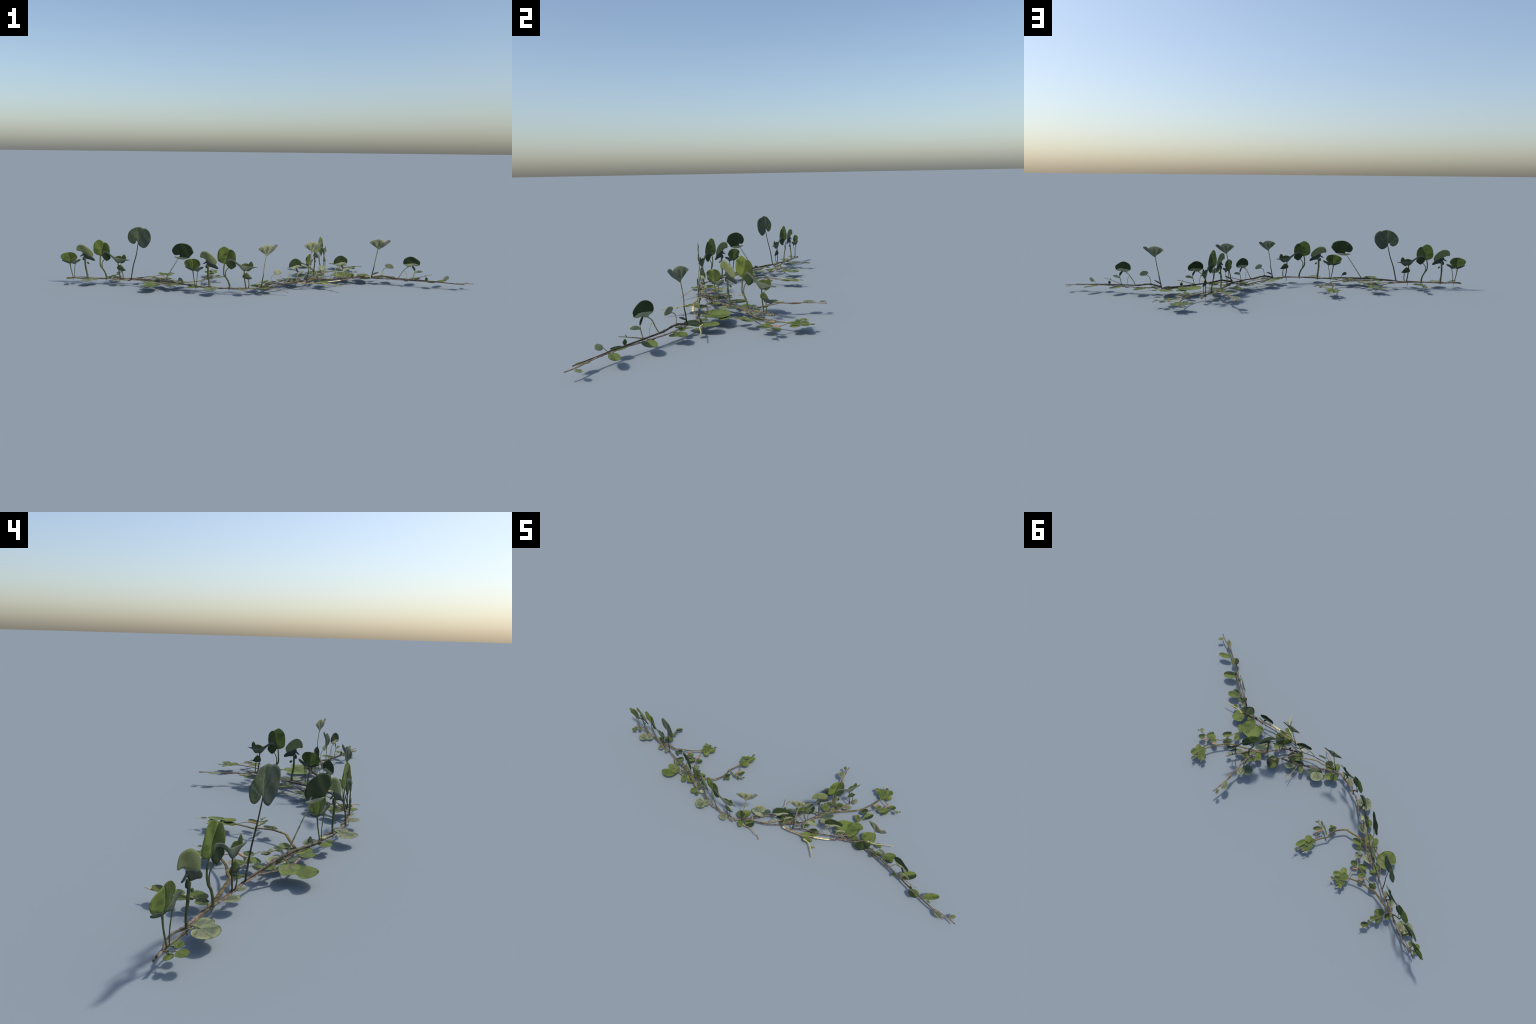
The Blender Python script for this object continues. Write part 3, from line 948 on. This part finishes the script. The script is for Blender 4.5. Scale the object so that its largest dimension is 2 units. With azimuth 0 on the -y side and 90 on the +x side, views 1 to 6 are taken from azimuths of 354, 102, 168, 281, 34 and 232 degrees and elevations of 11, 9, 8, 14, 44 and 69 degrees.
def upright_parts():
    a = Spine([(-945, 10), (-877, -6), (-783, -26), (-710, -50), (-630, -70)], -0.06)
    b = Spine([(-346, -207), (-283, -241), (-195, -268), (-119, -277), (-60, -278)], 0.0)
    c = Spine([(217, -107), (257, -47), (305, 35), (340, 103), (370, 160)])
    kinds = tall_cluster()
    for sp in (a, b, c):
        for k in kinds:
            place(k, sp)
        ground_stem('runner', sp, 'olive_bark', 3.3, 3.3, [(-38, 23), (0, 26), (70, 25), (169, 28), (243, 29), (290, 24)])
    v2 = Spine([(-659, -65), (-577, -101), (-496, -136), (-425, -177), (-354, -219)], -0.05)
    for k in heart_group():
        place(k, v2)
    ground_stem('runner', v2, 'dark_bark', 3.0, 2.8, [(-8, 30), (60, 35), (180, 37), (279, 33), (330, 30)])
    fa = Spine([(-43, -268), (5, -251), (79, -223), (109, -204), (133, -189), (170, -162), (205, -128)])
    fb = Spine([(187, -184), (237, -169), (319, -146), (386, -121), (469, -91)])
    fc = Spine([(536, -111), (721, -181), (900, -255)])
    kinds = funnel_group()
    for sp in (fa, fb, fc):
        for k in kinds:
            place(k, sp)
    for k in funnel_tip():
        place(k, fc)
    run = [(-4, 32), (27, 38), (50, 43), (77, 41), (108, 36), (139, 35), (197, 34), (261, 33)]
    ground_stem('runner', fa, 'dark_bark', 4.4, 3.0, run + [(310, 32)])
    ground_stem('runner', fb, 'dark_bark', 4.4, 3.0, run + [(310, 33), (350, 34)])
    ground_stem('runner', fc, 'dark_bark', 4.6, 1.8, run + [(321, 32), (380, 29), (442, 27)])


def build():
    global VINE
    make_materials()
    VINE = bpy.data.objects.new('creeping_vine', None)
    bpy.context.scene.collection.objects.link(VINE)
    VINE['label'] = 'long creeping green vine with round kidney leaves'
    VINE['category'] = 'vine plant'
    lying_stems()
    leaves_runner_tip()
    leaves_pair_of_big_leaves_by_the_fork()
    leaves_shoot_with_bright_leaves()
    leaves_pairs()
    leaves_runner_middle()
    leaves_side_shoot()
    leaves_twiglet_by_first_rosette()
    leaves_rosette_1()
    leaves_sprout_by_runner_end()
    leaves_twiglet_2()
    leaves_rosette_2()
    leaves_twiglet_3()
    leaves_rosette_3()
    upright_parts()


build()
